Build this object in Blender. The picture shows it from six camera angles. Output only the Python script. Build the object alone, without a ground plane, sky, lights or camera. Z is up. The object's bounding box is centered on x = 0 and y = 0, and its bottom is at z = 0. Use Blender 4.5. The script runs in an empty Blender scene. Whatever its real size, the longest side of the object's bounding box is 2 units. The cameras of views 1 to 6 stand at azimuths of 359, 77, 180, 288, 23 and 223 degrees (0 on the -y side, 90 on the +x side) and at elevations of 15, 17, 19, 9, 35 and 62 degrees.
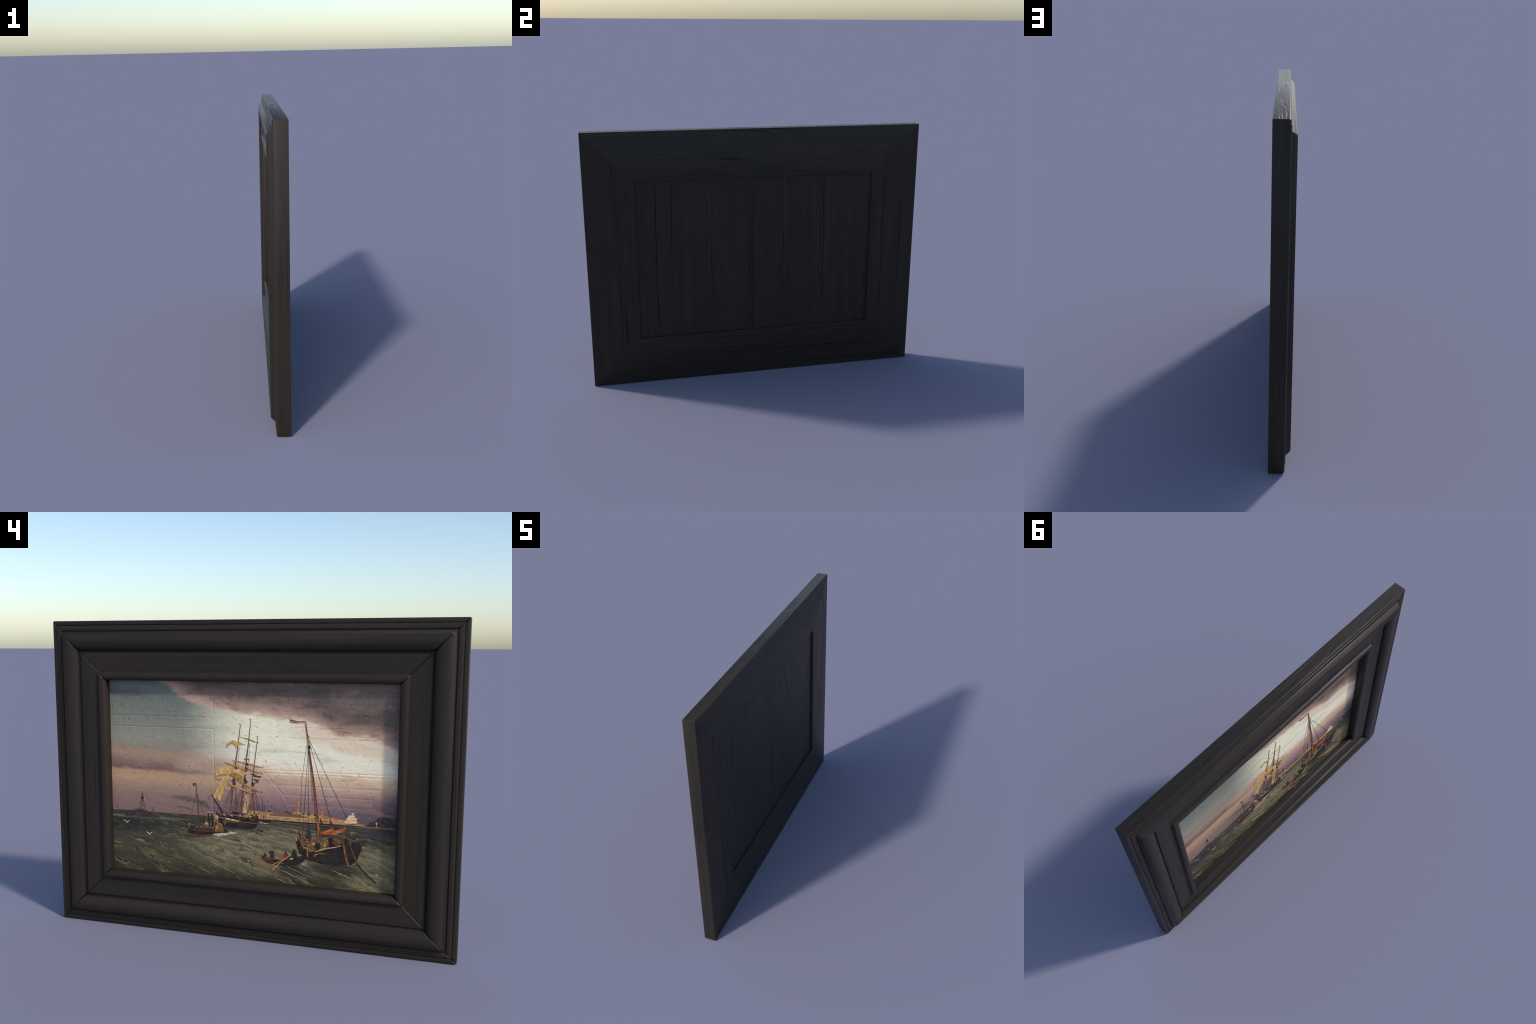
# A dark stained, mitred moulding frame around a seascape painted on a panel.
# Frame: x = depth (front faces -x), y = width, z = height.
import math
import random
import bpy

random.seed(7)
HALF_W, HEIGHT = 1.0, 1.5264          # outer size of the frame
BACK_X = 0.0486                       # plane of the back
RAIL = 0.2860                         # width of the frame members
MID_Z = HEIGHT / 2
PAINT_X = 0.0145                      # plane of the painted surface
OPEN_W, OPEN_H = HALF_W - RAIL, HEIGHT / 2 - RAIL


# ------------------------------------------------------------------ colour
def lin(c):
    c /= 255.0
    return c / 12.92 if c <= 0.04045 else ((c + 0.055) / 1.055) ** 2.4


def rgb(r, g, b, k=1.0):
    return (lin(r) * k, lin(g) * k, lin(b) * k, 1.0)


PAINT_GAIN = (1.44, 1.29, 1.10)        # from a colour as seen in the picture to a pigment


def pig(r, g, b):
    return tuple(min(0.95, v * k) for v, k in zip(rgb(r, g, b), PAINT_GAIN)) + (1.0,)


# ------------------------------------------------------------------ small node language
class Nodes:
    def __init__(self, name):
        self.mat = bpy.data.materials.new(name)
        self.mat.use_nodes = True
        self.t = self.mat.node_tree
        self.bsdf = self.t.nodes["Principled BSDF"]

    def put(self, socket, v):
        if isinstance(v, bpy.types.NodeSocket):
            self.t.links.new(v, socket)
        elif v is not None:
            socket.default_value = v

    def math(self, op, a, b=None, c=None, clamp=False):
        n = self.t.nodes.new("ShaderNodeMath")
        n.operation, n.use_clamp = op, clamp
        for i, v in enumerate((a, b, c)):
            self.put(n.inputs[i], v)
        return n.outputs[0]

    def add(self, a, b): return self.math("ADD", a, b)
    def sub(self, a, b): return self.math("SUBTRACT", a, b)
    def mul(self, a, b): return self.math("MULTIPLY", a, b)
    def mad(self, a, b, c): return self.math("MULTIPLY_ADD", a, b, c)
    def max(self, a, b): return self.math("MAXIMUM", a, b)
    def min(self, a, b): return self.math("MINIMUM", a, b)
    def abs(self, a): return self.math("ABSOLUTE", a)

    def step(self, x, lo, hi):        # smooth 0 -> 1 between lo and hi
        n = self.t.nodes.new("ShaderNodeMapRange")
        n.interpolation_type = "SMOOTHSTEP"
        for i, v in enumerate((x, lo, hi, 0.0, 1.0)):
            self.put(n.inputs[i], v)
        return n.outputs[0]

    def band(self, x, lo, hi, soft):
        return self.mul(self.step(x, lo - soft, lo + soft), self.sub(1.0, self.step(x, hi - soft, hi + soft)))

    def xyz(self, x, y, z=0.0):
        n = self.t.nodes.new("ShaderNodeCombineXYZ")
        for i, v in enumerate((x, y, z)):
            self.put(n.inputs[i], v)
        return n.outputs[0]

    def position(self):
        n = self.t.nodes.new("ShaderNodeTexCoord")
        s = self.t.nodes.new("ShaderNodeSeparateXYZ")
        self.t.links.new(n.outputs["Object"], s.inputs[0])
        return n.outputs["Object"], s.outputs[0], s.outputs[1], s.outputs[2]

    def noise(self, vec, scale=1.0, detail=4.0, rough=0.55, warp=0.0, kind=None, centred=False):
        n = self.t.nodes.new("ShaderNodeTexNoise")
        if kind:
            n.noise_type, n.normalize = kind, False
        self.put(n.inputs["Vector"], vec)
        n.inputs["Scale"].default_value = scale
        n.inputs["Detail"].default_value = detail
        n.inputs["Roughness"].default_value = rough
        n.inputs["Distortion"].default_value = warp
        return self.sub(n.outputs[0], 0.5) if centred else n.outputs[0]

    def mix(self, fac, a, b, blend="MIX"):
        n = self.t.nodes.new("ShaderNodeMix")
        n.data_type, n.blend_type = "RGBA", blend
        self.put(n.inputs[0], fac)
        self.put(n.inputs[6], a)
        self.put(n.inputs[7], b)
        return n.outputs[2]

    def ramp(self, fac, stops, ease=False):
        n = self.t.nodes.new("ShaderNodeValToRGB")
        r = n.color_ramp
        r.interpolation = "EASE" if ease else "LINEAR"
        while len(r.elements) < len(stops):
            r.elements.new(0.5)
        for e, (p, c) in zip(r.elements, stops):
            e.position, e.color = p, c
        self.put(n.inputs[0], fac)
        return n.outputs[0]

    def curve(self, x, pts):
        n = self.t.nodes.new("ShaderNodeFloatCurve")
        cu = n.mapping.curves[0]
        while len(cu.points) < len(pts):
            cu.points.new(0.5, 0.5)
        for p, (a, b) in zip(cu.points, pts):
            p.location = (a, b)
        n.mapping.update()
        self.put(n.inputs["Value"], x)
        return n.outputs[0]

    def bump(self, height, strength, distance, normal=None):
        n = self.t.nodes.new("ShaderNodeBump")
        n.inputs["Strength"].default_value = strength
        n.inputs["Distance"].default_value = distance
        self.put(n.inputs["Height"], height)
        if normal:
            self.put(n.inputs["Normal"], normal)
        return n.outputs[0]

    def finish(self, colour, rough, spec=0.5, normal=None):
        self.put(self.bsdf.inputs["Base Color"], colour)
        self.put(self.bsdf.inputs["Roughness"], rough)
        self.put(self.bsdf.inputs["Specular IOR Level"], spec)
        if normal:
            self.put(self.bsdf.inputs["Normal"], normal)
        return self.mat


# ------------------------------------------------------------------ stained wood
def wood(name, grain, cracks=(), seed=0.0, relief=1.0):
    """Black stained timber; the grain runs along 'y' or 'z'. cracks: (across, lo, hi, width)."""
    m = Nodes(name)
    _, x, y, z = m.position()
    along, across = (y, z) if grain == "y" else (z, y)
    # growth rings: contour lines of a field that is stretched along the grain
    field = m.noise(m.xyz(m.mad(along, 0.9, seed), m.mul(across, 5.0), m.mul(x, 13.0)), 1.0, 2.0, 0.45, 0.5)
    wobble = m.noise(m.xyz(m.mul(along, 3.0), m.mul(across, 22.0), m.mul(x, 22.0)), 1.0, 3.0, 0.6, centred=True)
    ring = m.math("FRACT", m.mad(field, 15.0, m.mul(wobble, 0.55)))
    valley = m.math("POWER", m.abs(m.mad(ring, 2.0, -1.0)), 3.0)
    strength = m.step(m.noise(m.xyz(m.mad(along, 1.3, seed + 5.0), m.mul(across, 6.0), m.mul(x, 6.0)), 1.0, 2.0), 0.38, 0.68)
    valley = m.mul(valley, strength)
    fibre = m.noise(m.xyz(m.mul(along, 5.0), m.mul(across, 240.0), m.mul(x, 240.0)), 1.0, 3.0, 0.6)
    pore = m.step(m.noise(m.xyz(m.mul(along, 4.0), m.mul(across, 90.0), m.mul(x, 90.0)), 1.0, 2.0, 0.5), 0.66, 0.75)
    # small splits and knots, some placed, some scattered
    rear = m.step(x, -0.028, 0.004)
    split = m.step(m.noise(m.xyz(m.mad(along, 1.6, seed + 9.0), m.mul(across, 46.0), m.mul(x, 46.0)), 1.0, 2.0, 0.5, 0.3), 0.725, 0.77)
    drift = m.noise(m.xyz(m.mul(along, 2.2), m.mul(across, 1.5), seed), 1.0, 3.0, centred=True)
    thick = m.noise(m.xyz(m.mul(along, 9.0), m.mul(across, 7.0), seed + 2.0), 1.0, 2.0)
    split = m.mul(split, m.mad(rear, 0.6, 0.4))
    for at, lo, hi, width in cracks:
        off = m.abs(m.add(m.sub(across, at), m.mul(drift, 0.03)))
        w = m.mul(m.mul(thick, 2.0 * width), m.mul(m.band(along, lo, hi, 0.05), m.step(x, 0.01, 0.03)))
        split = m.max(split, m.mul(m.step(m.sub(off, w), 0.0012, -0.0012), m.step(x, 0.01, 0.03)))
    streak = m.noise(m.xyz(m.mad(along, 0.7, seed + 3.0), m.mul(across, 26.0), m.mul(x, 26.0)), 1.0, 4.0, 0.6)
    warmth = m.noise(m.xyz(m.mad(along, 1.1, seed + 7.0), m.mul(across, 13.0), m.mul(x, 13.0)), 1.0, 3.0)
    colour = m.ramp(warmth, [(0.30, (0.0300, 0.0245, 0.0198, 1)), (0.50, (0.0355, 0.0262, 0.0190, 1)), (0.72, (0.0440, 0.0282, 0.0185, 1))])
    colour = m.mix(m.step(streak, 0.40, 0.70), colour, (0.0235, 0.0200, 0.0176, 1))
    colour = m.mix(m.mul(fibre, 0.35), colour, (0.014, 0.013, 0.013, 1))
    colour = m.mix(m.mul(valley, m.mad(rear, 0.3, 0.15)), colour, (0.010, 0.010, 0.0105, 1))
    colour = m.mix(split, colour, (0.003, 0.003, 0.003, 1))
    rough = m.add(m.mad(fibre, 0.10, 0.34), m.mul(m.max(valley, pore), 0.12))
    height = m.sub(0.0, m.add(m.mul(valley, m.mad(rear, 0.65, 0.22)), m.add(m.mul(pore, 0.25), m.mul(split, 1.6))))
    height = m.add(height, m.mul(fibre, m.mad(rear, 0.10, 0.06)))
    return m.finish(colour, rough, 0.19, m.bump(height, 0.85 * relief, 0.0030))


# ------------------------------------------------------------------ painted surface
def impasto(m, s, t):
    """Height of dried paint: short slanted strokes, canvas-like grain, and blisters."""
    a = m.add(m.mul(s, 0.80), m.mul(t, 0.60))
    b = m.add(m.mul(s, -0.60), m.mul(t, 0.80))
    dash = m.step(m.noise(m.xyz(m.mul(a, 24.0), m.mul(b, 62.0)), 1.0, 2.0, 0.5, 0.4), 0.60, 0.76)
    pit = m.step(m.noise(m.xyz(m.mul(a, 27.0), m.mul(b, 58.0), 4.0), 1.0, 2.0, 0.5, 0.4), 0.62, 0.76)
    soft = m.noise(m.xyz(s, t, 2.0), 22.0, 4.0, 0.6)
    fine = m.noise(m.xyz(s, t, 8.0), 130.0, 2.0, 0.6)
    return m.add(m.add(m.mul(dash, 0.7), m.mul(pit, -1.1)), m.add(m.mul(soft, 1.3), m.mul(fine, 0.22)))


def seascape():
    m = Nodes("painted_seascape")
    _, x, y, z = m.position()
    s, t = m.mul(y, -1.0), m.sub(z, MID_Z)
    n1 = m.noise(m.xyz(m.mul(s, 3.2), m.mul(t, 9.0)), 1.0, 5.0, 0.6, 0.2, centred=True)
    n2 = m.noise(m.xyz(m.mul(s, 11.0), m.mul(t, 26.0), 3.0), 1.0, 4.0, 0.6, 0.2, centred=True)
    n3 = m.noise(m.xyz(m.mul(s, 40.0), m.mul(t, 80.0), 5.0), 1.0, 3.0, 0.6, centred=True)
    warp = m.add(m.mul(n1, 0.050), m.mul(n2, 0.030))
    tw = m.add(t, warp)
    f = m.mad(m.add(tw, m.mul(s, 0.03)), 1.0 / 0.65, 0.172 / 0.65)

    west = m.ramp(f, [(0.00, pig(112, 93, 96)), (0.11, pig(124, 103, 100)), (0.18, pig(142, 120, 107)), (0.235, pig(160, 135, 112)),
                      (0.292, pig(157, 131, 108)), (0.315, pig(102, 84, 84)), (0.365, pig(122, 101, 94)), (0.395, pig(130, 118, 114)),
                      (0.425, pig(148, 123, 103)), (0.47, pig(124, 121, 115)), (0.55, pig(126, 129, 122)), (0.70, pig(108, 115, 111)),
                      (0.85, pig(94, 104, 105)), (0.97, pig(86, 99, 106))])
    east = m.ramp(f, [(0.00, pig(86, 73, 86)), (0.10, pig(103, 86, 96)), (0.19, pig(136, 112, 116)), (0.27, pig(165, 143, 133)),
                      (0.345, pig(192, 171, 152)), (0.385, pig(214, 204, 186)), (0.43, pig(218, 212, 202)), (0.47, pig(222, 215, 203)),
                      (0.60, pig(228, 219, 200)), (0.80, pig(216, 210, 194)), (1.0, pig(206, 202, 188))])
    sweep = m.add(m.add(s, m.mul(n1, 0.16)), m.mul(n2, 0.10))
    sky = m.mix(m.step(sweep, -0.36, 0.06), west, east)
    # a mauve bank that trails behind the big ship
    bank = m.mul(m.band(m.add(tw, m.mul(m.abs(m.add(s, 0.22)), 0.12)), 0.06, 0.115, 0.022), m.band(s, -0.36, 0.09, 0.06))
    sky = m.mix(m.mul(bank, 0.75), sky, pig(158, 136, 124))
    # violet dusk low on the right
    dusk = m.mul(m.step(s, 0.35, 0.72), m.sub(1.0, m.step(tw, -0.10, 0.02)))
    sky = m.mix(m.mul(dusk, 0.75), sky, pig(64, 57, 74))
    # blue break and dark streak in the top left corner
    streak = m.mul(m.band(m.add(t, m.mul(warp, 1.2)), 0.40, 0.44, 0.02), m.sub(1.0, m.step(m.add(s, m.mul(n1, 0.2)), -0.58, -0.44)))
    sky = m.mix(m.mul(streak, 0.8), sky, pig(74, 78, 84))
    # heavy cloud, its lower edge falling towards the right
    edge = m.curve(m.mad(s, 1.0 / 1.44, 0.5), [(0.0, 0.60), (0.16, 0.49), (0.24, 0.425), (0.32, 0.365), (0.39, 0.340), (0.47, 0.325),
                                               (0.565, 0.318), (0.65, 0.295), (0.74, 0.272), (0.80, 0.235), (0.91, 0.215), (1.0, 0.165)])
    above = m.add(m.sub(t, edge), m.add(m.mul(n1, 0.075), m.mul(n2, 0.050)))
    depth = m.mad(above, 5.0, 0.0)
    tone = m.ramp(depth, [(0.0, pig(182, 158, 146)), (0.14, pig(158, 134, 126)), (0.34, pig(112, 97, 94)), (0.60, pig(88, 79, 78)), (1.0, pig(96, 87, 86))])
    olive = m.step(m.noise(m.xyz(m.mul(s, 5.0), m.mul(t, 14.0), 9.0), 1.0, 5.0, 0.62), 0.48, 0.66)
    tone = m.mix(m.mul(m.mul(olive, 0.75), m.step(depth, 0.15, 0.5)), tone, pig(70, 64, 56))
    tone = m.mix(m.mul(m.step(n2, 0.06, 0.24), 0.45), tone, pig(134, 118, 108))
    lump = m.noise(m.xyz(m.mul(s, 7.0), m.mad(s, 2.0, m.mul(t, 17.0)), 21.0), 1.0, 6.0, 0.66, 0.3, centred=True)
    tone = m.mix(m.mul(m.step(lump, 0.02, 0.20), 0.55), tone, pig(138, 120, 116))
    tone = m.mix(m.mul(m.step(lump, -0.01, -0.18), 0.60), tone, pig(66, 60, 60))
    sky = m.mix(m.step(above, -0.010, 0.030), sky, tone)
    # thin broken veils over the bright and the western sky
    veil = m.noise(m.xyz(m.mul(s, 4.5), m.mad(s, 1.2, m.mul(t, 21.0)), 33.0), 1.0, 6.0, 0.64, 0.3, centred=True)
    low = m.sub(1.0, m.step(t, 0.10, 0.26))
    sky = m.mix(m.mul(m.mul(m.step(veil, 0.03, 0.16), low), 0.42), sky, pig(140, 120, 114))
    sky = m.mix(m.mul(m.mul(m.mul(m.step(veil, -0.03, -0.16), m.step(s, 0.0, 0.2)), m.mul(m.sub(1.0, m.step(above, -0.03, 0.01)), m.step(t, -0.04, 0.06))), 0.30), sky, pig(222, 214, 204))
    # soft pink underside of the cloud at the right
    pink = m.mul(m.band(above, -0.07, 0.01, 0.025), m.step(s, 0.12, 0.34))
    sky = m.mix(m.mul(pink, 0.55), sky, pig(196, 168, 156))
    # steamer smoke
    for cs, ct, ws, wt, slope, k in ((-0.30, -0.098, 0.11, 0.016, -0.10, 0.75), (-0.215, -0.118, 0.035, 0.016, -0.55, 0.85), (-0.325, -0.140, 0.07, 0.007, -0.22, 0.7),
                                     (-0.02, -0.105, 0.11, 0.016, -0.05, 0.35), (0.05, -0.128, 0.04, 0.014, -0.3, 0.45)):
        ds = m.sub(s, cs)
        dt = m.add(m.sub(t, ct), m.add(m.mul(ds, -slope), m.mul(n2, 0.02)))
        r = m.add(m.math("POWER", m.mul(ds, 1.0 / ws), 2.0), m.math("POWER", m.mul(dt, 1.0 / wt), 2.0))
        sky = m.mix(m.mul(m.sub(1.0, m.step(r, 0.1, 1.3)), k), sky, pig(78, 68, 66))
    sky = m.mix(m.mul(m.step(n3, 0.02, 0.22), 0.06), sky, pig(224, 208, 186))
    sky = m.mix(m.mul(m.step(n3, -0.02, -0.22), 0.10), sky, pig(84, 78, 80))

    # ---- sea: waves grow larger towards the viewer, crests lean down to the right
    k = m.sub(-0.172, t)
    sea = m.ramp(m.mul(k, 3.2), [(0.0, pig(38, 44, 47)), (0.12, pig(40, 46, 46)), (0.40, pig(54, 57, 50)), (0.70, pig(55, 55, 44)), (0.97, pig(44, 45, 35))])
    a = m.add(s, m.mul(t, -0.55))
    b = m.add(m.mul(s, 0.40), t)
    w1 = m.noise(m.xyz(m.mul(a, 6.0), m.mul(b, 17.0), 1.0), 1.0, 5.0, 0.60, 0.5, centred=True)
    w2 = m.noise(m.xyz(m.mul(a, 18.0), m.mul(m.add(m.mul(s, 0.2), t), 85.0), 6.0), 1.0, 4.0, 0.62, 0.4, centred=True)
    phase = m.mad(m.math("LOGARITHM", m.add(k, 0.07), math.e), 5.6, m.add(m.mul(s, -6.5), m.add(m.mul(w1, 3.4), m.mul(w2, 0.30))))
    saw = m.math("FRACT", phase)                          # 0 at a crest, growing down its face
    lively = m.step(m.noise(m.xyz(m.mul(a, 7.0), m.mul(b, 16.0), 12.0), 1.0, 3.0), 0.40, 0.64)
    pool = m.add(m.math("POWER", m.mul(m.sub(s, 0.10), 1 / 0.44), 2.0), m.math("POWER", m.mul(m.add(t, 0.320), 1 / 0.125), 2.0))
    pool = m.sub(1.0, m.step(pool, 0.1, 1.5))
    lee = m.mul(m.step(s, 0.40, 0.60), m.sub(1.0, m.step(t, -0.31, -0.24)))
    lit = m.max(m.mul(pool, 0.9), m.mul(lee, 0.85))
    sharp = m.math("POWER", m.sub(1.0, saw), 1.8)
    gentle = m.math("POWER", m.abs(m.mad(saw, 2.0, -1.0)), 1.5)
    face = m.add(m.mul(sharp, lively), m.mul(gentle, m.sub(1.0, lively)))
    body = m.mix(m.mul(lit, m.mad(face, 0.70, 0.42)), sea, pig(126, 121, 97))
    body = m.mix(m.mul(m.mul(face, lively), 0.68), body, pig(104, 92, 62))
    body = m.mix(m.mul(m.mul(m.step(saw, 0.45, 1.0), m.mad(lively, 0.75, 0.15)), 0.75), body, pig(27, 31, 31))
    body = m.mix(m.mul(m.step(w2, 0.0, -0.24), 0.50), body, pig(28, 32, 32))
    body = m.mix(m.mul(m.mul(m.step(w2, 0.06, 0.26), 0.50), m.mad(lit, 0.8, 0.25)), body, pig(124, 120, 99))
    foam = m.mul(m.step(saw, 0.10, 0.0), m.step(m.noise(m.xyz(m.mul(a, 26.0), m.mul(b, 30.0), 2.0), 1.0, 3.0), 0.44, 0.64))
    body = m.mix(m.mul(m.mul(foam, lively), m.mad(lit, 0.35, 0.65)), body, pig(190, 166, 126))
    saw2 = m.math("FRACT", m.mad(phase, 2.3, m.mad(w2, 1.6, 0.3)))
    fleck = m.mul(m.step(saw2, 0.16, 0.0), m.step(m.noise(m.xyz(m.mul(a, 34.0), m.mul(b, 44.0), 15.0), 1.0, 3.0), 0.46, 0.62))
    body = m.mix(m.mul(fleck, m.mad(lit, 0.45, 0.20)), body, pig(156, 142, 112))
    # shade on the water under the boats and along the left edge
    for cs, ct, ws, wt, kk in ((0.43, -0.385, 0.14, 0.035, 0.8), (0.23, -0.405, 0.09, 0.035, 0.8), (-0.60, -0.245, 0.16, 0.035, 0.55), (-0.06, -0.225, 0.12, 0.012, 0.7), (-0.25, -0.275, 0.09, 0.012, 0.6)):
        r = m.add(m.math("POWER", m.mul(m.add(m.sub(s, cs), m.mul(w2, 0.1)), 1.0 / ws), 2.0), m.math("POWER", m.mul(m.add(m.sub(t, ct), m.mul(w1, 0.05)), 1.0 / wt), 2.0))
        body = m.mix(m.mul(m.sub(1.0, m.step(r, 0.2, 1.4)), kk), body, pig(25, 28, 27))
    # pale line of the far shallows
    far = m.mul(m.band(m.add(k, m.mul(n2, 0.006)), 0.024, 0.034, 0.005), m.sub(1.0, m.step(s, -0.45, -0.30)))
    body = m.mix(m.mul(far, 0.6), body, pig(112, 112, 92))
    colour = m.mix(m.step(k, -0.001, 0.001), sky, body)

    # ---- relief: brush strokes and the faint pressed lines of panels in the ground
    height = impasto(m, s, t)
    wave_relief = m.mul(m.step(k, 0.0, 0.02), m.add(w1, m.mul(w2, 0.6)))
    height = m.add(height, m.mul(wave_relief, 0.7))
    line = None

    def press(mask):
        nonlocal line
        line = mask if line is None else m.max(line, mask)

    def level(at, lo, hi, w):
        press(m.mul(m.sub(1.0, m.step(m.abs(m.sub(t, at)), 0.0, w * 1.2)), m.band(s, lo, hi, 0.003)))

    def upright(at, lo, hi, w):
        press(m.mul(m.sub(1.0, m.step(m.abs(m.sub(s, at)), 0.0, w * 1.2)), m.band(t, lo, hi, 0.003)))

    def slant(s0, t0, s1, t1, w):
        d = math.hypot(s1 - s0, t1 - t0)
        nx, ny = -(t1 - t0) / d, (s1 - s0) / d
        off = m.abs(m.add(m.mul(m.sub(s, s0), nx), m.mul(m.sub(t, t0), ny)))
        press(m.mul(m.sub(1.0, m.step(off, w * 0.3, w)), m.band(s, min(s0, s1), max(s0, s1), 0.003)))

    level(0.306, -0.72, -0.167, 0.004)
    level(0.252, -0.72, -0.167, 0.004)
    upright(-0.166, 0.306, 0.49, 0.004)
    upright(-0.166, -0.03, 0.252, 0.004)
    level(0.433, 0.09, 0.72, 0.005)
    level(0.446, 0.09, 0.72, 0.004)
    level(0.222, 0.203, 0.60, 0.002)
    level(0.272, 0.212, 0.60, 0.0015)
    level(0.068, 0.085, 0.72, 0.005)
    level(0.054, 0.095, 0.72, 0.006)
    level(-0.001, 0.137, 0.668, 0.006)
    level(-0.046, 0.190, 0.602, 0.006)
    level(-0.089, 0.200, 0.600, 0.011)
    upright(0.079, 0.064, 0.102, 0.004)
    upright(0.200, -0.090, -0.068, 0.004)
    upright(0.600, -0.090, -0.066, 0.005)
    slant(0.080, 0.064, 0.200, -0.068, 0.004)
    slant(0.600, -0.066, 0.708, 0.050, 0.004)
    height = m.sub(height, m.mul(line, 0.6))
    return m.finish(colour, 0.50, 0.35, m.bump(height, 0.8, 0.0024))


def pigment(name, light, dark, scale=60.0, stretch=1.0, gloss=0.5):
    """Oil paint of one hue, brushed unevenly between two tones."""
    m = Nodes(name)
    _, x, y, z = m.position()
    s, t = m.mul(y, -1.0), m.sub(z, MID_Z)
    n = m.noise(m.xyz(s, m.mul(t, stretch)), scale, 4.0, 0.65)
    colour = m.mix(m.step(n, 0.36, 0.66), pig(*dark), pig(*light))
    fine = m.noise(m.xyz(s, t, 8.0), 130.0, 2.0, 0.6)
    return m.finish(colour, gloss, 0.3, m.bump(fine, 0.5, 0.0012))


def plain_board():
    m = Nodes("panel_edge")
    return m.finish((0.05, 0.04, 0.03, 1), 0.7, 0.3)


# ------------------------------------------------------------------ objects
def link(name, verts, faces, mats, parent, smooth=None, slots=None):
    me = bpy.data.meshes.new(name)
    me.from_pydata(verts, [], faces)
    for k in mats:
        me.materials.append(k)
    if slots:
        me.polygons.foreach_set("material_index", slots)
    me.update()
    if smooth is not None:
        me.polygons.foreach_set("use_smooth", [True] * len(me.polygons))
        me.set_sharp_from_angle(angle=math.radians(smooth))
    ob = bpy.data.objects.new(name, me)
    bpy.context.scene.collection.objects.link(ob)
    ob.parent = parent
    return ob


root = bpy.data.objects.new("framed_painting", None)
bpy.context.scene.collection.objects.link(root)
root["label"] = "dark wooden moulding frame around a painted seascape with ships"
root["category"] = "picture frame"


# ------------------------------------------------------------------ moulding profile
def arc(cx, cy, rx, ry, a0, a1, n):
    return [(cx + rx * math.cos(math.radians(a0 + (a1 - a0) * i / n)), cy + ry * math.sin(math.radians(a0 + (a1 - a0) * i / n))) for i in range(n + 1)]


def moulding():
    """Cross-section as (distance from the outer edge, x), from back outer edge over the front to the back."""
    p = [(0.0025, BACK_X), (0.0008, BACK_X - 0.0008), (0.0, BACK_X - 0.0025)]
    p += arc(0.0075, -0.0160, 0.0075, 0.0072, 180, 270, 6)                 # rounded outer edge
    p += [(0.0170, -0.0233), (0.0198, -0.0225), (0.0215, -0.0200)]          # lip, first quirk
    p += [(0.0228, -0.0205), (0.0240, -0.0240), (0.0275, -0.0258), (0.0330, -0.0264), (0.0410, -0.0264), (0.0460, -0.0256), (0.0488, -0.0236)]
    p += [(0.0500, -0.0215), (0.0515, -0.0215)]                             # second quirk
    p += [(0.0530, -0.0262), (0.0645, -0.0425), (0.0674, -0.0464), (0.0700, -0.0483)]
    p += [(0.0930, -0.0486)]          # broad swelling
    p += arc(0.0940, -0.0215, 0.0465, 0.0271, 273, 360, 12)
    p += [(0.1418, -0.0180), (0.1442, -0.0180)]                             # third quirk
    p += [(0.1458, -0.0200), (0.1475, -0.0222), (0.1510, -0.0236), (0.1570, -0.0240), (0.1800, -0.0230), (0.2100, -0.0214), (0.2400, -0.0200)]
    p += [(0.2432, -0.0196), (0.2440, -0.0205), (0.2452, -0.0250)]          # sight bead
    p += arc(0.2550, -0.0245, 0.0095, 0.0105, 190, 270, 5)[1:]
    p += [(0.2620, -0.0350)]
    p += arc(0.2640, -0.0170, 0.0210, 0.0178, 272, 355, 8)
    p += [(RAIL - 0.0003, -0.0100), (RAIL, 0.0), (RAIL, BACK_X - 0.0012), (RAIL - 0.0012, BACK_X)]
    return p


PROFILE = moulding()


def member(name, along, side, mat):
    """One mitred frame member. along: 'y' (rail) or 'z' (stile); side: -1 or 1."""
    half = HALF_W if along == "y" else HEIGHT / 2
    n = len(PROFILE)
    # inward normals of the profile for the small V-cut at the mitre
    sunk = []
    for i, (d, x) in enumerate(PROFILE):
        (d0, x0), (d1, x1) = PROFILE[i - 1], PROFILE[(i + 1) % n]
        td, tx = d1 - d0, x1 - x0
        q = math.hypot(td, tx) or 1.0
        depth = 0.0032 if x < BACK_X - 0.001 and d < RAIL - 0.0006 else 0.0
        sunk.append((d - tx / q * depth, x + td / q * depth))
    verts, rings = [], []

    def ring(end, gap, prof):
        rings.append(len(verts))
        for (d, x), (dm, _) in zip(prof, PROFILE):
            a = end * (half - dm - gap)
            if along == "y":
                verts.append((x, a, MID_Z + side * (HEIGHT / 2 - d)))
            else:
                verts.append((x, side * (HALF_W - d), MID_Z + a))
    ring(-1, 0.00015, sunk)
    ring(-1, 0.0052, PROFILE)
    ring(1, 0.0052, PROFILE)
    ring(1, 0.00015, sunk)
    faces = []
    for r0, r1 in zip(rings, rings[1:]):
        for i in range(n):
            j = (i + 1) % n
            faces.append((r0 + i, r0 + j, r1 + j, r1 + i))
    faces.append(tuple(range(rings[0], rings[0] + n))[::-1])
    faces.append(tuple(range(rings[-1], rings[-1] + n)))
    flip = (side > 0) != (along == "y")
    if flip:
        faces = [f[::-1] for f in faces]
    return link(name, verts, faces, [mat], root, 36)


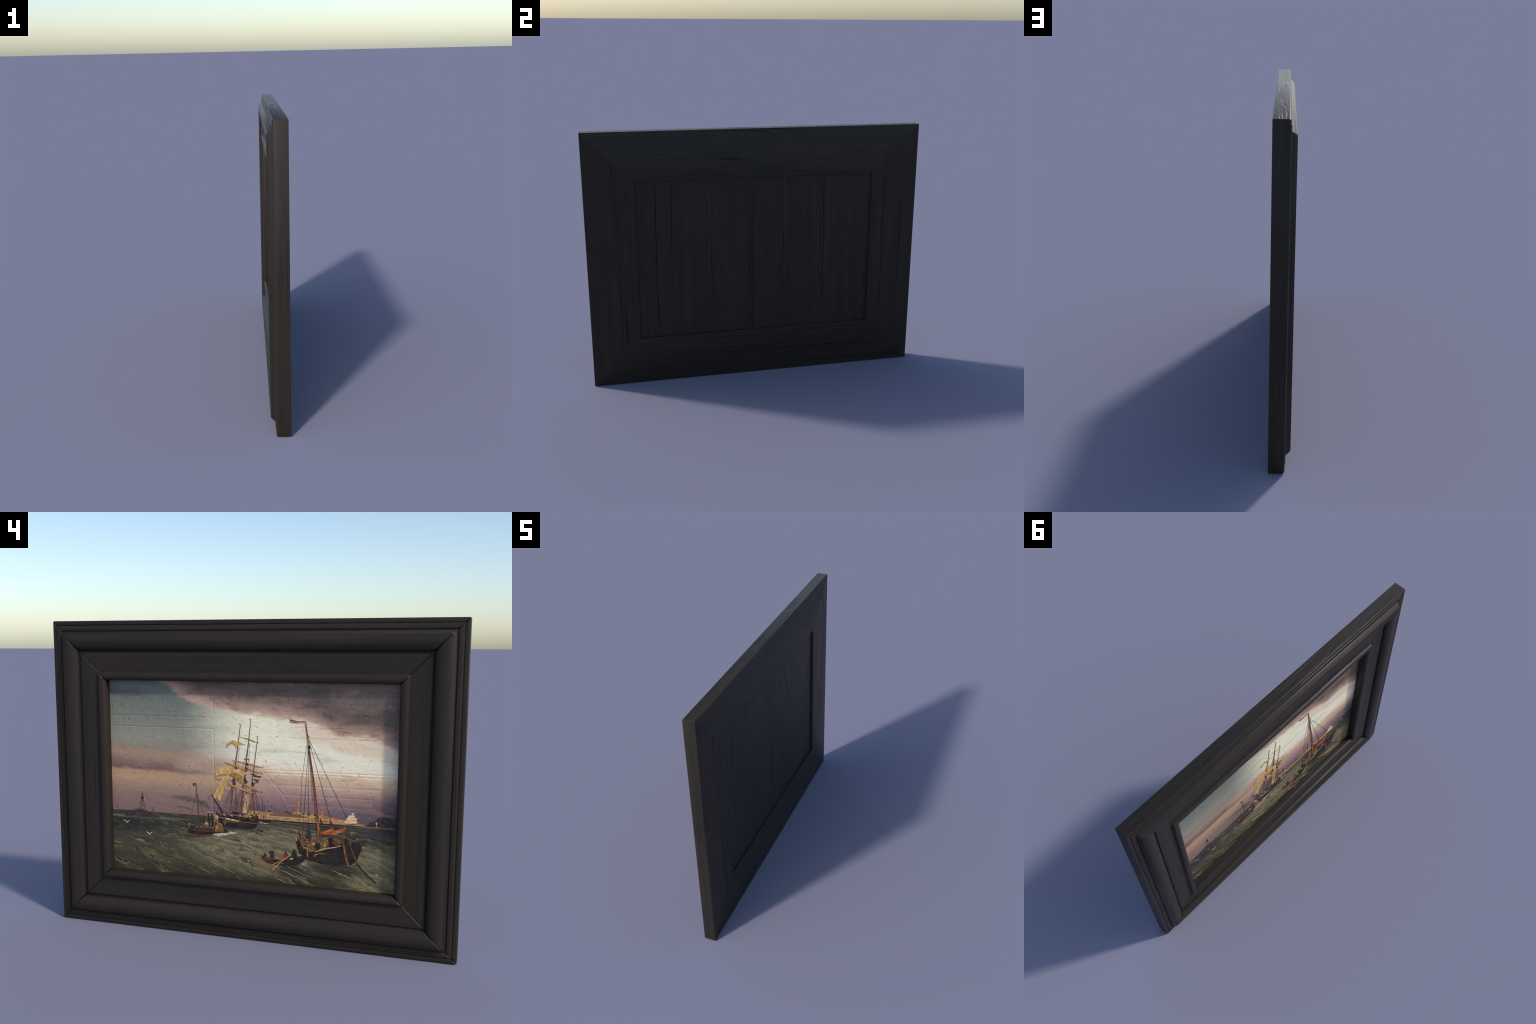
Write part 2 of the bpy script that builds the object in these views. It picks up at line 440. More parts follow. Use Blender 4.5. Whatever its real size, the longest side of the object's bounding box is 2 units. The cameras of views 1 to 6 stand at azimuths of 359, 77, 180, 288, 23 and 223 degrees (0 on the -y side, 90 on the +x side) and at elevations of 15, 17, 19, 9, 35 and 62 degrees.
wood_top = wood("stained_wood_rail", "y", seed=1.7)
wood_low = wood("stained_wood_lower_rail", "y", [(0.141, 0.15, 0.75, 0.0012), (0.170, -0.80, 0.20, 0.0006)], seed=4.1)
wood_left = wood("stained_wood_stile", "z", [(0.795, 0.39, 1.25, 0.0016), (0.905, 0.55, 1.08, 0.0014)], seed=2.3)
wood_right = wood("stained_wood_far_stile", "z", [(-0.817, 0.30, 0.62, 0.0010)], seed=8.6)
member("rail", "y", 1, wood_top)
member("rail", "y", -1, wood_low)
member("stile", "z", 1, wood_left)
member("stile", "z", -1, wood_right)


def slab(name, x0, x1, hw, hh, front, rest, parent):
    v = [(x, sy * hw, MID_Z + sz * hh) for x in (x0, x1) for sy, sz in ((-1, -1), (1, -1), (1, 1), (-1, 1))]
    f = [(0, 3, 2, 1), (4, 5, 6, 7), (0, 1, 5, 4), (1, 2, 6, 5), (2, 3, 7, 6), (3, 0, 4, 7)]
    return link(name, v, f, [front, rest], parent, None, [0, 1, 1, 1, 1, 1])


board_wood = wood("stained_backing_board", "z", [(-0.600, 0.36, 1.235, 0.0022), (-0.509, 0.82, 1.22, 0.0015), (-0.021, 0.30, 1.05, 0.0012), (-0.040, 0.62, 1.03, 0.0012),
                                                 (0.416, 0.38, 1.14, 0.0016), (0.393, 0.62, 0.98, 0.0012), (-0.272, 0.62, 0.86, 0.0012), (0.163, 0.72, 0.90, 0.0014)], seed=6.2)
BOARD_X = 0.0370
slab("backing_board", 0.0245, BOARD_X, OPEN_W - 0.0002, OPEN_H - 0.0002, board_wood, board_wood, root)
painting = slab("painting", PAINT_X, 0.024, OPEN_W - 0.0002, OPEN_H - 0.0002, seascape(), plain_board(), root)


# ------------------------------------------------------------------ painted vessels and shores
# Laid on the panel as thin strokes of paint. s = to the right, t = up, from the picture's centre.
class Paint:
    def __init__(self, name, lift=0.0):
        self.name, self.v, self.f, self.slot, self.mats, self.n, self.lift = name, [], [], [], [], 0, lift

    def poly(self, pts, mat):
        area = sum(a[0] * b[1] - b[0] * a[1] for a, b in zip(pts, pts[1:] + pts[:1]))
        if area < 0:
            pts = pts[::-1]
        if mat not in self.mats:
            self.mats.append(mat)
        k, n = len(self.v), len(pts)
        x = PAINT_X - 0.0003 - self.lift - 0.000012 * self.n
        self.n += 1
        self.v += [(x, -s, MID_Z + t) for s, t in pts] + [(PAINT_X + 0.0005, -s, MID_Z + t) for s, t in pts]
        self.f.append(tuple(range(k, k + n)))
        self.f += [(k + i, k + n + i, k + n + (i + 1) % n, k + (i + 1) % n) for i in range(n)]
        self.slot += [self.mats.index(mat)] * (n + 1)

    def stroke(self, pts, w0, w1, mat, bow=0.0):
        """Tapered brush line; bow bends a two-point line sideways."""
        if bow and len(pts) == 2:
            (a, b), (c, d) = pts
            pts = [(a + (c - a) * u + (d - b) * bow * 4 * u * (1 - u), b + (d - b) * u - (c - a) * bow * 4 * u * (1 - u)) for u in (0, .17, .33, .5, .67, .83, 1)]
        left, right = [], []
        for i, (s, t) in enumerate(pts):
            p, q = pts[max(i - 1, 0)], pts[min(i + 1, len(pts) - 1)]
            ds, dt = q[0] - p[0], q[1] - p[1]
            d = math.hypot(ds, dt) or 1.0
            w = (w0 + (w1 - w0) * i / (len(pts) - 1)) / 2
            left.append((s - dt / d * w, t + ds / d * w))
            right.append((s + dt / d * w, t - ds / d * w))
        self.poly(left + right[::-1], mat)

    def blob(self, cs, ct, rs, rt, mat, rough=0.18, tilt=0.0, n=14):
        pts = []
        for i in range(n):
            a = 2 * math.pi * i / n
            r = 1 + random.uniform(-rough, rough)
            u, v = rs * r * math.cos(a), rt * r * math.sin(a)
            pts.append((cs + u * math.cos(tilt) - v * math.sin(tilt), ct + u * math.sin(tilt) + v * math.cos(tilt)))
        self.poly(pts, mat)

    def ridge(self, s0, s1, base, height, mat, n=24, rough=0.2):
        """Land seen from afar: flat below, uneven above. height(u) for u in 0..1."""
        top = [(s0 + (s1 - s0) * i / n, base + height(i / n) * (1 + random.uniform(-rough, rough))) for i in range(n + 1)]
        self.poly([(s0, base)] + top + [(s1, base)], mat)

    def figure(self, s, t, h, coat, head):
        self.blob(s, t, h * 0.30, h * 0.5, coat, 0.12)
        self.blob(s, t + h * 0.54, h * 0.14, h * 0.14, head, 0.1, n=8)

    def dabs(self, n, s0, s1, t0, t1, size, mats):
        """Loose touches that suggest gear on deck."""
        for _ in range(n):
            r = random.uniform(0.5, 1.2) * size
            self.blob(random.uniform(s0, s1), random.uniform(t0, t1), r, r * random.uniform(0.4, 1.0), random.choice(mats), 0.35, random.uniform(-0.8, 0.8), 7)

    def done(self, stuff=False):
        ob = link(self.name, self.v, self.f, self.mats, painting, None, self.slot)
        if stuff:
            ob["kind"] = "stuff"
        return ob


tar = pigment("tarred_hull_paint", (46, 38, 34), (22, 21, 24), 40)
dark = pigment("rigging_paint", (62, 50, 44), (36, 31, 32), 90)
thin = pigment("thin_rigging_paint", (112, 96, 84), (74, 62, 58), 120)
spar = pigment("spar_paint", (140, 84, 56), (88, 54, 40), 80)
spar_dark = pigment("dark_spar_paint", (86, 66, 50), (52, 43, 38), 80)
yard = pigment("yard_paint", (184, 150, 90), (126, 98, 62), 90)
canvas = pigment("sail_paint", (196, 168, 116), (160, 130, 82), 55, 0.5)
canvas_shade = pigment("shaded_sail_paint", (160, 122, 68), (122, 88, 48), 60)
rust = pigment("russet_sail_paint", (176, 96, 44), (130, 64, 34), 50)
red = pigment("red_paint", (132, 48, 38), (78, 32, 32), 120)
white = pigment("foam_paint", (196, 186, 172), (140, 134, 124), 70)
cream = pigment("cream_paint", (186, 166, 128), (134, 112, 82), 80)
ochre = pigment("ochre_paint", (168, 124, 64), (116, 78, 40), 60)
sand = pigment("sand_paint", (178, 142, 98), (122, 92, 66), 30, 3.0)
earth = pigment("earth_paint", (122, 92, 68), (92, 68, 56), 40, 2.0)
far_land = pigment("far_land_paint", (140, 102, 86), (108, 80, 76), 40, 3.0)
rock = pigment("rock_paint", (66, 56, 54), (38, 36, 38), 60)
brick = pigment("brick_paint", (182, 112, 76), (142, 84, 62), 90)
plank = pigment("plank_paint", (128, 96, 58), (58, 44, 34), 90, 2.5)
stone = pigment("tower_paint", (108, 90, 88), (62, 56, 60), 90)
blue = pigment("slate_paint", (82, 84, 92), (56, 60, 70), 90)
crest = pigment("crest_paint", (172, 150, 112), (104, 96, 74), 110)
crest_dim = pigment("dim_crest_paint", (108, 102, 80), (70, 70, 58), 110)
water = pigment("dark_water_paint", (50, 56, 54), (34, 40, 42), 80, 3.0)

# --- shores
p = Paint("painted_coast")
p.ridge(-0.45, 0.07, -0.1735, lambda u: 0.007 + 0.012 * u, far_land, 40, 0.25)
p.ridge(0.00, 0.62, -0.173, lambda u: 0.044 * (1 - max(0.0, u - 0.42) ** 1.15 * 1.45) - 0.006 * math.sin(9 * u), sand, 44, 0.06)
p.ridge(0.11, 0.30, -0.1500, lambda u: 0.020 * math.sin(math.pi * u) ** 0.7, earth, 20, 0.15)
p.stroke([(0.02, -0.152), (0.30, -0.152), (0.50, -0.156)], 0.003, 0.002, cream)
p.stroke([(-0.10, -0.174), (0.30, -0.1735), (0.62, -0.1735)], 0.006, 0.006, tar)
p.stroke([(0.10, -0.1795), (0.35, -0.179), (0.62, -0.177)], 0.003, 0.002, crest_dim)
for s in (0.115, 0.195, 0.215, 0.28, 0.305, 0.335):
    p.blob(s, -0.130 + random.uniform(-0.003, 0.004), random.uniform(0.006, 0.012), 0.004, rock, 0.2, n=8)
for s, t in ((0.105, -0.146), (0.335, -0.152), (0.29, -0.126), (0.31, -0.128), (0.24, -0.127)):
    p.blob(s, t, 0.003, 0.004, cream if s < 0.3 else rock, 0.2, n=8)
p.ridge(0.54, 0.7135, -0.1745, lambda u: 0.004 + 0.046 * min(1.0, max(0.0, u - 0.12) * 2.2) - 0.010 * max(0.0, u - 0.6), rock, 22, 0.12)
p.stroke([(0.53, -0.172), (0.7135, -0.174)], 0.005, 0.006, earth)
p.blob(0.622, -0.153, 0.004, 0.007, cream, 0.1, n=8)
p.stroke([(0.622, -0.160), (0.622, -0.172)], 0.003, 0.003, ochre)
p.done()

p = Paint("painted_lighthouse", 0.0002)
p.ridge(-0.650, -0.452, -0.2030, lambda u: 0.044 * math.sin(math.pi * u) ** 0.6 * (1 - 0.25 * u), rock, 22, 0.16)
p.poly([(-0.5615, -0.160), (-0.5535, -0.098), (-0.5415, -0.098), (-0.5345, -0.160)], stone)
p.poly([(-0.5555, -0.112), (-0.5555, -0.098), (-0.5405, -0.098), (-0.5405, -0.112)], rock)
p.poly([(-0.5515, -0.098), (-0.5500, -0.082), (-0.5450, -0.082), (-0.5435, -0.098)], rock)
p.stroke([(-0.5475, -0.084), (-0.5475, -0.071)], 0.003, 0.001, rock)
for a in (-0.566, -0.5565, -0.5395, -0.530):
    p.stroke([(a, -0.160), (-0.548 + (a + 0.548) * 0.3, -0.104)], 0.0016, 0.001, rock)
for a in (-0.152, -0.140, -0.128):
    p.stroke([(-0.560, a), (-0.536, a)], 0.0016, 0.0016, cream)
p.stroke([(-0.490, -0.172), (-0.490, -0.148)], 0.005, 0.002, rock)
p.done()

for s, base, top, w in ((0.2535, -0.129, -0.058, 0.0105), (0.3685, -0.133, -0.096, 0.0075)):
    p = Paint("painted_lighthouse", 0.0002)
    p.poly([(s - w / 2, base), (s - w / 3, top), (s + w / 3, top), (s + w / 2, base)], brick)
    p.stroke([(s + w * 0.25, base), (s + w * 0.16, top)], w * 0.35, w * 0.25, sand)
    if w > 0.01:
        for i in range(5):
            t = base + (top - base) * (i + 0.7) / 5.4
            p.stroke([(s - w * 0.42, t), (s + w * 0.42, t)], 0.0035, 0.0035, sand)
        p.blob(s, top + 0.003, 0.0045, 0.0045, white, 0.1, n=8)
    p.done()

# --- distant square-rigged ship
pale = pigment("pale_sail_paint", (214, 198, 164), (176, 158, 126), 80)
p = Paint("painted_distant_ship", 0.0002)
for cs, ct, r, q in ((0.487, -0.155, 0.012, 0.009), (0.503, -0.153, 0.013, 0.010), (0.522, -0.152, 0.012, 0.010), (0.493, -0.141, 0.011, 0.008), (0.510, -0.139, 0.012, 0.009),
                     (0.525, -0.139, 0.007, 0.007), (0.500, -0.129, 0.009, 0.007), (0.514, -0.127, 0.008, 0.007), (0.512, -0.117, 0.006, 0.005)):
    p.blob(cs, ct, r, q, pale, 0.14, 0.15, 12)
    p.stroke([(cs - r * 0.8, ct - q * 0.75), (cs + r * 0.8, ct - q * 0.8)], 0.0016, 0.0012, canvas_shade, 0.12)
for a in (-0.007, 0.010):
    p.stroke([(0.500 + a, -0.108), (0.518 + a, -0.109)], 0.002, 0.001, cream)
p.poly([(0.478, -0.167), (0.480, -0.163), (0.531, -0.160), (0.529, -0.167)], earth)
p.done()

# --- paddle steamer
p = Paint("painted_steamer", 0.0006)
for a, b in ((-0.197, -0.191), (-0.180, -0.173)):
    p.stroke([(a, -0.146), (b, -0.222)], 0.006, 0.0075, tar)
    p.stroke([(a + 0.0005, -0.150), (a + 0.0010, -0.157)], 0.0068, 0.0068, white)
p.poly([(-0.316, -0.226), (-0.310, -0.235), (-0.296, -0.272), (-0.240, -0.276), (-0.100, -0.254), (-0.090, -0.238), (-0.150, -0.236), (-0.230, -0.239), (-0.290, -0.234)], tar)
p.stroke([(-0.296, -0.270), (-0.240, -0.2745), (-0.105, -0.2555)], 0.007, 0.004, red)
p.stroke([(-0.306, -0.243), (-0.240, -0.2500), (-0.160, -0.246)], 0.0025, 0.002, earth)
for s in (-0.300, -0.283, -0.268, -0.253, -0.222, -0.210, -0.160):
    p.figure(s, -0.231 + random.uniform(-0.004, 0.002), random.uniform(0.012, 0.018), random.choice((tar, rock, red)), earth)
p.dabs(22, -0.305, -0.165, -0.243, -0.222, 0.0038, (tar, earth, ochre, red, rock, dark))
p.blob(-0.203, -0.214, 0.011, 0.012, earth, 0.15)
p.blob(-0.206, -0.211, 0.008, 0.008, cream, 0.15)
p.poly([(-0.163, -0.168), (-0.164, -0.200), (-0.148, -0.203), (-0.143, -0.168)], cream)
p.poly([(-0.161, -0.184), (-0.161, -0.203), (-0.150, -0.206), (-0.148, -0.186)], earth)
p.poly([(-0.1395 + 0.0215 * math.cos(math.pi * i / 12), -0.248 + 0.043 * math.sin(math.pi * i / 12)) for i in range(13)], ochre)
p.poly([(-0.1350 + 0.0160 * math.cos(math.pi * i / 12), -0.248 + 0.034 * math.sin(math.pi * i / 12)) for i in range(13)], plank)
p.stroke([(-0.161, -0.250), (-0.120, -0.247)], 0.005, 0.004, red)
p.stroke([(-0.240, -0.245), (-0.259, -0.014)], 0.0055, 0.0022, spar_dark)
p.stroke([(-0.2445, -0.128), (-0.222, -0.104)], 0.002, 0.001, dark)
for a, b in ((-0.30, -0.232), (-0.20, -0.220)):
    p.stroke([(-0.255, -0.060), (a, b)], 0.0010, 0.0010, thin)
p.poly([(-0.260, -0.015), (-0.276, -0.016), (-0.276, -0.021), (-0.260, -0.020)], red)
p.poly([(-0.262, -0.022), (-0.275, -0.022), (-0.274, -0.028), (-0.262, -0.027)], blue)
for s, t, r in ((-0.150, -0.262, 0.016), (-0.128, -0.258, 0.018), (-0.105, -0.256, 0.015), (-0.080, -0.250, 0.016), (-0.060, -0.247, 0.012), (-0.165, -0.263, 0.010)):
    p.blob(s, t, r, r * 0.36, white, 0.3, 0.12)
p.stroke([(-0.10, -0.238), (-0.07, -0.240), (-0.04, -0.247)], 0.006, 0.003, crest_dim)
p.stroke([(-0.165, -0.264), (-0.140, -0.270), (-0.100, -0.262)], 0.003, 0.002, white)
p.done()

# --- three-masted ship
p = Paint("painted_sailing_ship", 0.0004)
masts = (((-0.084, -0.150), (-0.058, 0.060), (-0.0295, 0.279), 0.0085), ((-0.031, -0.150), (-0.004, 0.070), (0.0225, 0.303), 0.0085), ((0.040, -0.150), (0.028, 0.000), (0.0565, 0.224), 0.0070))
# standing rigging behind the masts
for (foot, mid, head, w) in masts[:2]:
    for a in (-0.052, -0.040, -0.028, 0.030, 0.040):
        p.stroke([(foot[0] + a, -0.150), (mid[0], mid[1] - 0.045)], 0.0014, 0.0009, dark)
    for a in (-0.018, 0.012):
        p.stroke([(mid[0] + a, mid[1]), (head[0] - 0.006, head[1] - 0.11)], 0.0012, 0.0008, thin)
for a in (0.062, 0.075, 0.018):
    p.stroke([(a, -0.152), (0.030, 0.010)], 0.0013, 0.0009, dark)
p.stroke([(0.095, -0.165), (0.088, -0.100)], 0.0022, 0.001, dark)
p.stroke([(0.085, -0.170), (0.077, -0.060)], 0.0022, 0.001, dark)
p.poly([(-0.158, -0.150), (-0.140, -0.158), (-0.020, -0.166), (0.058, -0.156), (0.060, -0.168), (0.050, -0.214), (0.035, -0.222), (-0.060, -0.222), (-0.118, -0.216), (-0.148, -0.180)], tar)
p.poly([(-0.120, -0.188), (-0.050, -0.196), (0.000, -0.198), (-0.010, -0.219), (-0.060, -0.221), (-0.110, -0.214)], plank)
p.poly([(-0.100, -0.196), (0.046, -0.200), (0.038, -0.220), (-0.060, -0.222), (-0.110, -0.216)], tar)
p.stroke([(-0.143, -0.176), (-0.100, -0.180), (-0.030, -0.190)], 0.006, 0.006, earth)
p.stroke([(-0.108, -0.180), (-0.038, -0.189)], 0.010, 0.008, cream)
p.stroke([(-0.04, -0.190), (0.052, -0.193)], 0.003, 0.003, earth)
for s, w in ((-0.082, 0.014), (-0.012, 0.020), (0.006, 0.018), (-0.118, 0.010)):
    p.poly([(s, -0.158), (s + w, -0.160), (s + w, -0.168), (s, -0.166)], yard)
for s in (-0.130, -0.10, -0.065, -0.052, -0.04, -0.02, 0.022, 0.035, 0.048):
    p.blob(s, -0.155 + random.uniform(-0.004, 0.003), random.uniform(0.003, 0.007), random.uniform(0.004, 0.009), random.choice((tar, rock, earth, rock)), 0.2, n=8)
p.dabs(34, -0.150, 0.052, -0.178, -0.150, 0.0040, (tar, earth, ochre, rock, tar, yard, dark))
p.blob(-0.055, -0.150, 0.018, 0.006, tar, 0.2, -0.1)
p.blob(-0.036, -0.178, 0.004, 0.009, red, 0.2, n=8)
for foot, mid, head, w in masts:
    p.stroke([foot, mid], w, w * 0.75, spar)
    p.stroke([(foot[0] + w * 0.32, foot[1]), (mid[0] + w * 0.24, mid[1])], w * 0.35, w * 0.3, spar_dark)
    p.stroke([((mid[0] * 1.1 - head[0] * 0.1), mid[1] - 0.02), head], w * 0.62, w * 0.20, spar_dark)
    p.stroke([(mid[0] - 0.008, mid[1] + 0.045), (mid[0] + 0.022, mid[1] + 0.042)], 0.003, 0.002, dark)
    p.stroke([(head[0], head[1]), (head[0] - 0.007, head[1] + 0.002)], 0.0016, 0.001, red)
# yards
for a, b, w in (((-0.031, 0.219), (0.054, 0.197), 0.0035), ((-0.072, 0.106), (0.072, 0.080), 0.0065), ((-0.065, 0.082), (0.074, 0.052), 0.006), ((-0.165, 0.015), (-0.095, 0.000), 0.004),
                ((-0.112, 0.094), (0.000, 0.062), 0.009), ((-0.104, -0.008), (0.030, -0.046), 0.011), ((-0.018, -0.006), (0.072, -0.038), 0.008), ((-0.090, 0.012), (-0.060, 0.004), 0.004)):
    m0 = ((a[0] + b[0]) / 2, (a[1] + b[1]) / 2 + 0.002)
    p.stroke([a, (a[0] * 0.7 + m0[0] * 0.3, a[1] * 0.7 + m0[1] * 0.3), m0], w * 0.35, w, yard)
    p.stroke([m0, (b[0] * 0.7 + m0[0] * 0.3, b[1] * 0.7 + m0[1] * 0.3), b], w, w * 0.35, yard)
    p.stroke([(a[0] + 0.01, a[1] - w * 0.45), (b[0] - 0.01, b[1] - w * 0.35)], w * 0.28, w * 0.22, canvas_shade)
    p.stroke([b, (b[0] + 0.008, b[1] - 0.003)], 0.002, 0.001, dark)
# sails
p.poly([(-0.102, 0.163), (-0.099, 0.182), (-0.086, 0.196), (-0.068, 0.202), (-0.050, 0.198), (-0.025, 0.192), (-0.002, 0.182), (-0.028, 0.183), (-0.046, 0.177), (-0.051, 0.163), (-0.056, 0.178),
        (-0.070, 0.185), (-0.088, 0.180)], canvas)
p.stroke([(-0.099, 0.168), (-0.084, 0.184), (-0.068, 0.188), (-0.056, 0.180)], 0.003, 0.004, canvas_shade)
p.poly([(-0.158, 0.020), (-0.154, 0.045), (-0.142, 0.064), (-0.122, 0.074), (-0.095, 0.078), (-0.060, 0.070), (-0.025, 0.060), (0.006, 0.046), (-0.012, 0.038), (-0.020, 0.020), (-0.024, -0.006),
        (-0.034, 0.002), (-0.048, 0.012), (-0.068, 0.026), (-0.090, 0.034), (-0.118, 0.032), (-0.142, 0.028)], canvas)
p.poly([(-0.090, 0.034), (-0.072, 0.048), (-0.050, 0.046), (-0.030, 0.036), (-0.018, 0.030), (-0.024, -0.006), (-0.034, 0.002), (-0.048, 0.012), (-0.068, 0.026)], canvas_shade)
p.stroke([(-0.157, 0.022), (-0.142, 0.031), (-0.118, 0.035), (-0.092, 0.036)], 0.003, 0.005, canvas_shade)
for a in (-0.135, -0.110, -0.085):
    p.stroke([(a, 0.066), (a - 0.004, 0.040)], 0.0016, 0.001, canvas_shade, 0.1)
p.poly([(-0.090, 0.040), (-0.118, 0.020), (-0.140, -0.010), (-0.158, -0.055), (-0.173, -0.080), (-0.158, -0.086), (-0.150, -0.076), (-0.136, -0.098), (-0.122, -0.060), (-0.104, -0.010)], canvas)
for a, b in ((-0.108, -0.152), (-0.100, -0.143)):
    p.stroke([(a, 0.020), (b, -0.078)], 0.0022, 0.0016, canvas_shade)
p.stroke([(-0.098, 0.010), (-0.112, -0.045), (-0.128, -0.080)], 0.003, 0.002, yard)
p.poly([(-0.006, -0.056), (0.010, -0.056), (0.010, -0.090), (0.004, -0.146), (-0.022, -0.147), (-0.012, -0.100)], cream)
p.stroke([(-0.004, -0.070), (0.006, -0.150)], 0.004, 0.004, spar)
p.blob(0.019, -0.043, 0.006, 0.010, yard, 0.2)
# tops and blocks
for s, t in ((-0.062, -0.006), (-0.002, 0.004), (-0.006, 0.012), (0.034, -0.002), (-0.066, 0.010), (0.003, 0.090), (-0.052, 0.070), (0.000, 0.070)):
    p.blob(s, t, 0.007, 0.006, dark, 0.25, n=8)
p.stroke([(-0.177, -0.066), (-0.121, -0.150)], 0.0028, 0.008, dark)
p.stroke([(-0.165, -0.080), (-0.160, -0.150)], 0.001, 0.001, thin)
p.stroke([(-0.135, -0.095), (-0.150, -0.152)], 0.0012, 0.001, thin)
p.poly([(0.030, 0.040), (0.072, 0.036), (0.068, 0.027), (0.030, 0.032)], red)
p.poly([(0.030, 0.032), (0.068, 0.027), (0.064, 0.019), (0.032, 0.024)], white)
p.poly([(0.032, 0.024), (0.062, 0.018), (0.058, 0.002), (0.046, 0.012)], blue)
p.stroke([(0.034, -0.012), (0.074, 0.038)], 0.002, 0.001, dark)
p.blob(0.072, -0.226, 0.016, 0.005, rock, 0.25, -0.3)
p.blob(0.100, -0.178, 0.022, 0.006, tar, 0.25)
p.stroke([(0.066, -0.188), (0.11, -0.190)], 0.003, 0.002, white)
p.done()

# --- fishing boat with bare mast and lowered russet sail
p = Paint("painted_fishing_boat", 0.0008)
top = (0.2865, 0.298)
for (a, b), w in (((0.277, -0.250), 0.0017), ((0.306, -0.232), 0.0016), ((0.418, -0.177), 0.0016), ((0.496, -0.158), 0.0014)):
    p.stroke([(0.300, 0.192 if b < -0.2 else 0.225), (a, b)], w * 0.55, w * 0.75, dark)
p.stroke([(0.292, 0.190), (0.270, 0.020), (0.266, -0.150)], 0.0008, 0.0010, thin)
p.stroke([(0.303, 0.160), (0.322, -0.060)], 0.0010, 0.0010, thin)
p.blob(0.323, -0.060, 0.003, 0.006, spar, 0.2, n=8)
for s, h in ((0.358, 0.030), (0.404, 0.026)):
    p.poly([(s, -0.172), (s + 0.002, -0.172 + h), (s + 0.018, -0.170)], red)
p.poly([(0.246, -0.262), (0.250, -0.285), (0.262, -0.318), (0.300, -0.350), (0.360, -0.362), (0.440, -0.364), (0.510, -0.356), (0.536, -0.334), (0.550, -0.296), (0.556, -0.262), (0.548, -0.250),
        (0.500, -0.256), (0.460, -0.262), (0.410, -0.268), (0.360, -0.262), (0.300, -0.256), (0.268, -0.254)], tar)
p.poly([(0.262, -0.258), (0.300, -0.248), (0.380, -0.246), (0.440, -0.256), (0.400, -0.284), (0.350, -0.302), (0.318, -0.312), (0.290, -0.300), (0.272, -0.285)], plank)
for s in (0.268, 0.284, 0.300, 0.316, 0.338):
    p.stroke([(s, -0.252), (s + 0.014, -0.306)], 0.003, 0.002, random.choice((dark, earth, cream, ochre)))
p.dabs(46, 0.262, 0.345, -0.300, -0.250, 0.0048, (tar, plank, ochre, dark, earth, cream, red, tar))
p.dabs(30, 0.345, 0.455, -0.282, -0.254, 0.0045, (tar, plank, dark, earth, ochre, tar))
p.dabs(18, 0.50, 0.55, -0.30, -0.252, 0.0045, (dark, tar, rock))
p.stroke([(0.330, -0.330), (0.356, -0.316), (0.392, -0.312)], 0.007, 0.004, plank)
p.stroke([(0.335, -0.322), (0.375, -0.309)], 0.0035, 0.002, ochre)
p.stroke([(0.340, -0.308), (0.380, -0.291), (0.440, -0.277), (0.462, -0.268)], 0.0055, 0.003, cream)
p.stroke([(0.305, -0.346), (0.40, -0.318), (0.53, -0.300)], 0.0020, 0.002, rock)
p.stroke([(0.300, -0.288), (0.302, -0.336)], 0.004, 0.004, ochre)
p.stroke([(0.285, -0.290), (0.302, -0.294)], 0.003, 0.003, cream)
p.stroke([(0.250, -0.262), (0.243, -0.246)], 0.006, 0.003, cream)
p.stroke([(0.255, -0.252), (0.270, -0.256)], 0.006, 0.006, red)
p.poly([(0.292, -0.250), (0.300, -0.206), (0.306, -0.198), (0.312, -0.206), (0.320, -0.250)], rock)
p.stroke([(0.268, -0.250), (0.258, -0.208)], 0.004, 0.002, dark)
p.stroke([(0.278, -0.236), (0.300, -0.258)], 0.008, 0.008, plank)
for s, t, h, c, hd in ((0.349, -0.282, 0.040, tar, red), (0.412, -0.256, 0.046, tar, red), (0.437, -0.256, 0.024, red, earth), (0.466, -0.250, 0.018, red, tar), (0.486, -0.248, 0.034, tar, red),
                       (0.368, -0.278, 0.022, blue, cream), (0.384, -0.272, 0.024, ochre, cream), (0.396, -0.262, 0.024, plank, ochre)):
    p.figure(s, t, h, c, hd)
p.stroke([(0.440, -0.272), (0.458, -0.256)], 0.004, 0.003, crest_dim)
p.stroke([(0.554, -0.262), (0.574, -0.240)], 0.004, 0.003, dark)
p.stroke([(0.520, -0.250), (0.572, -0.238)], 0.005, 0.004, dark)
p.stroke([(0.550, -0.256), (0.560, -0.290)], 0.004, 0.003, dark)
p.poly([(0.364, -0.212), (0.390, -0.200), (0.421, -0.186), (0.420, -0.196), (0.430, -0.200), (0.460, -0.190), (0.490, -0.178), (0.478, -0.196), (0.462, -0.208), (0.446, -0.210), (0.430, -0.222),
        (0.412, -0.220), (0.390, -0.222), (0.366, -0.226)], rust)
p.stroke([(0.366, -0.223), (0.392, -0.219), (0.416, -0.208), (0.440, -0.200)], 0.004, 0.002, red)
p.stroke([(0.380, -0.208), (0.418, -0.191)], 0.004, 0.002, ochre)
p.stroke([(0.430, -0.207), (0.480, -0.186)], 0.004, 0.002, ochre)
p.stroke([(0.364, -0.207), (0.424, -0.182)], 0.002, 0.0016, dark)
p.stroke([(0.366, -0.232), (0.396, -0.226)], 0.005, 0.002, dark)
p.stroke([(0.488, -0.180), (0.500, -0.172)], 0.003, 0.004, dark)
knee = (0.3045, 0.165)
p.stroke([(0.360, -0.262), (0.352, -0.190), (0.330, 0.000), knee], 0.0155, 0.0075, spar)
p.stroke([(0.3635, -0.262), (0.3555, -0.190), (0.3330, 0.000), (0.3060, 0.165)], 0.0060, 0.0030, spar_dark)
p.stroke([(0.3555, -0.200), (0.3480, -0.150)], 0.004, 0.003, brick)
p.stroke([(0.3060, 0.150), (0.3005, 0.196), top], 0.0070, 0.0030, spar_dark)
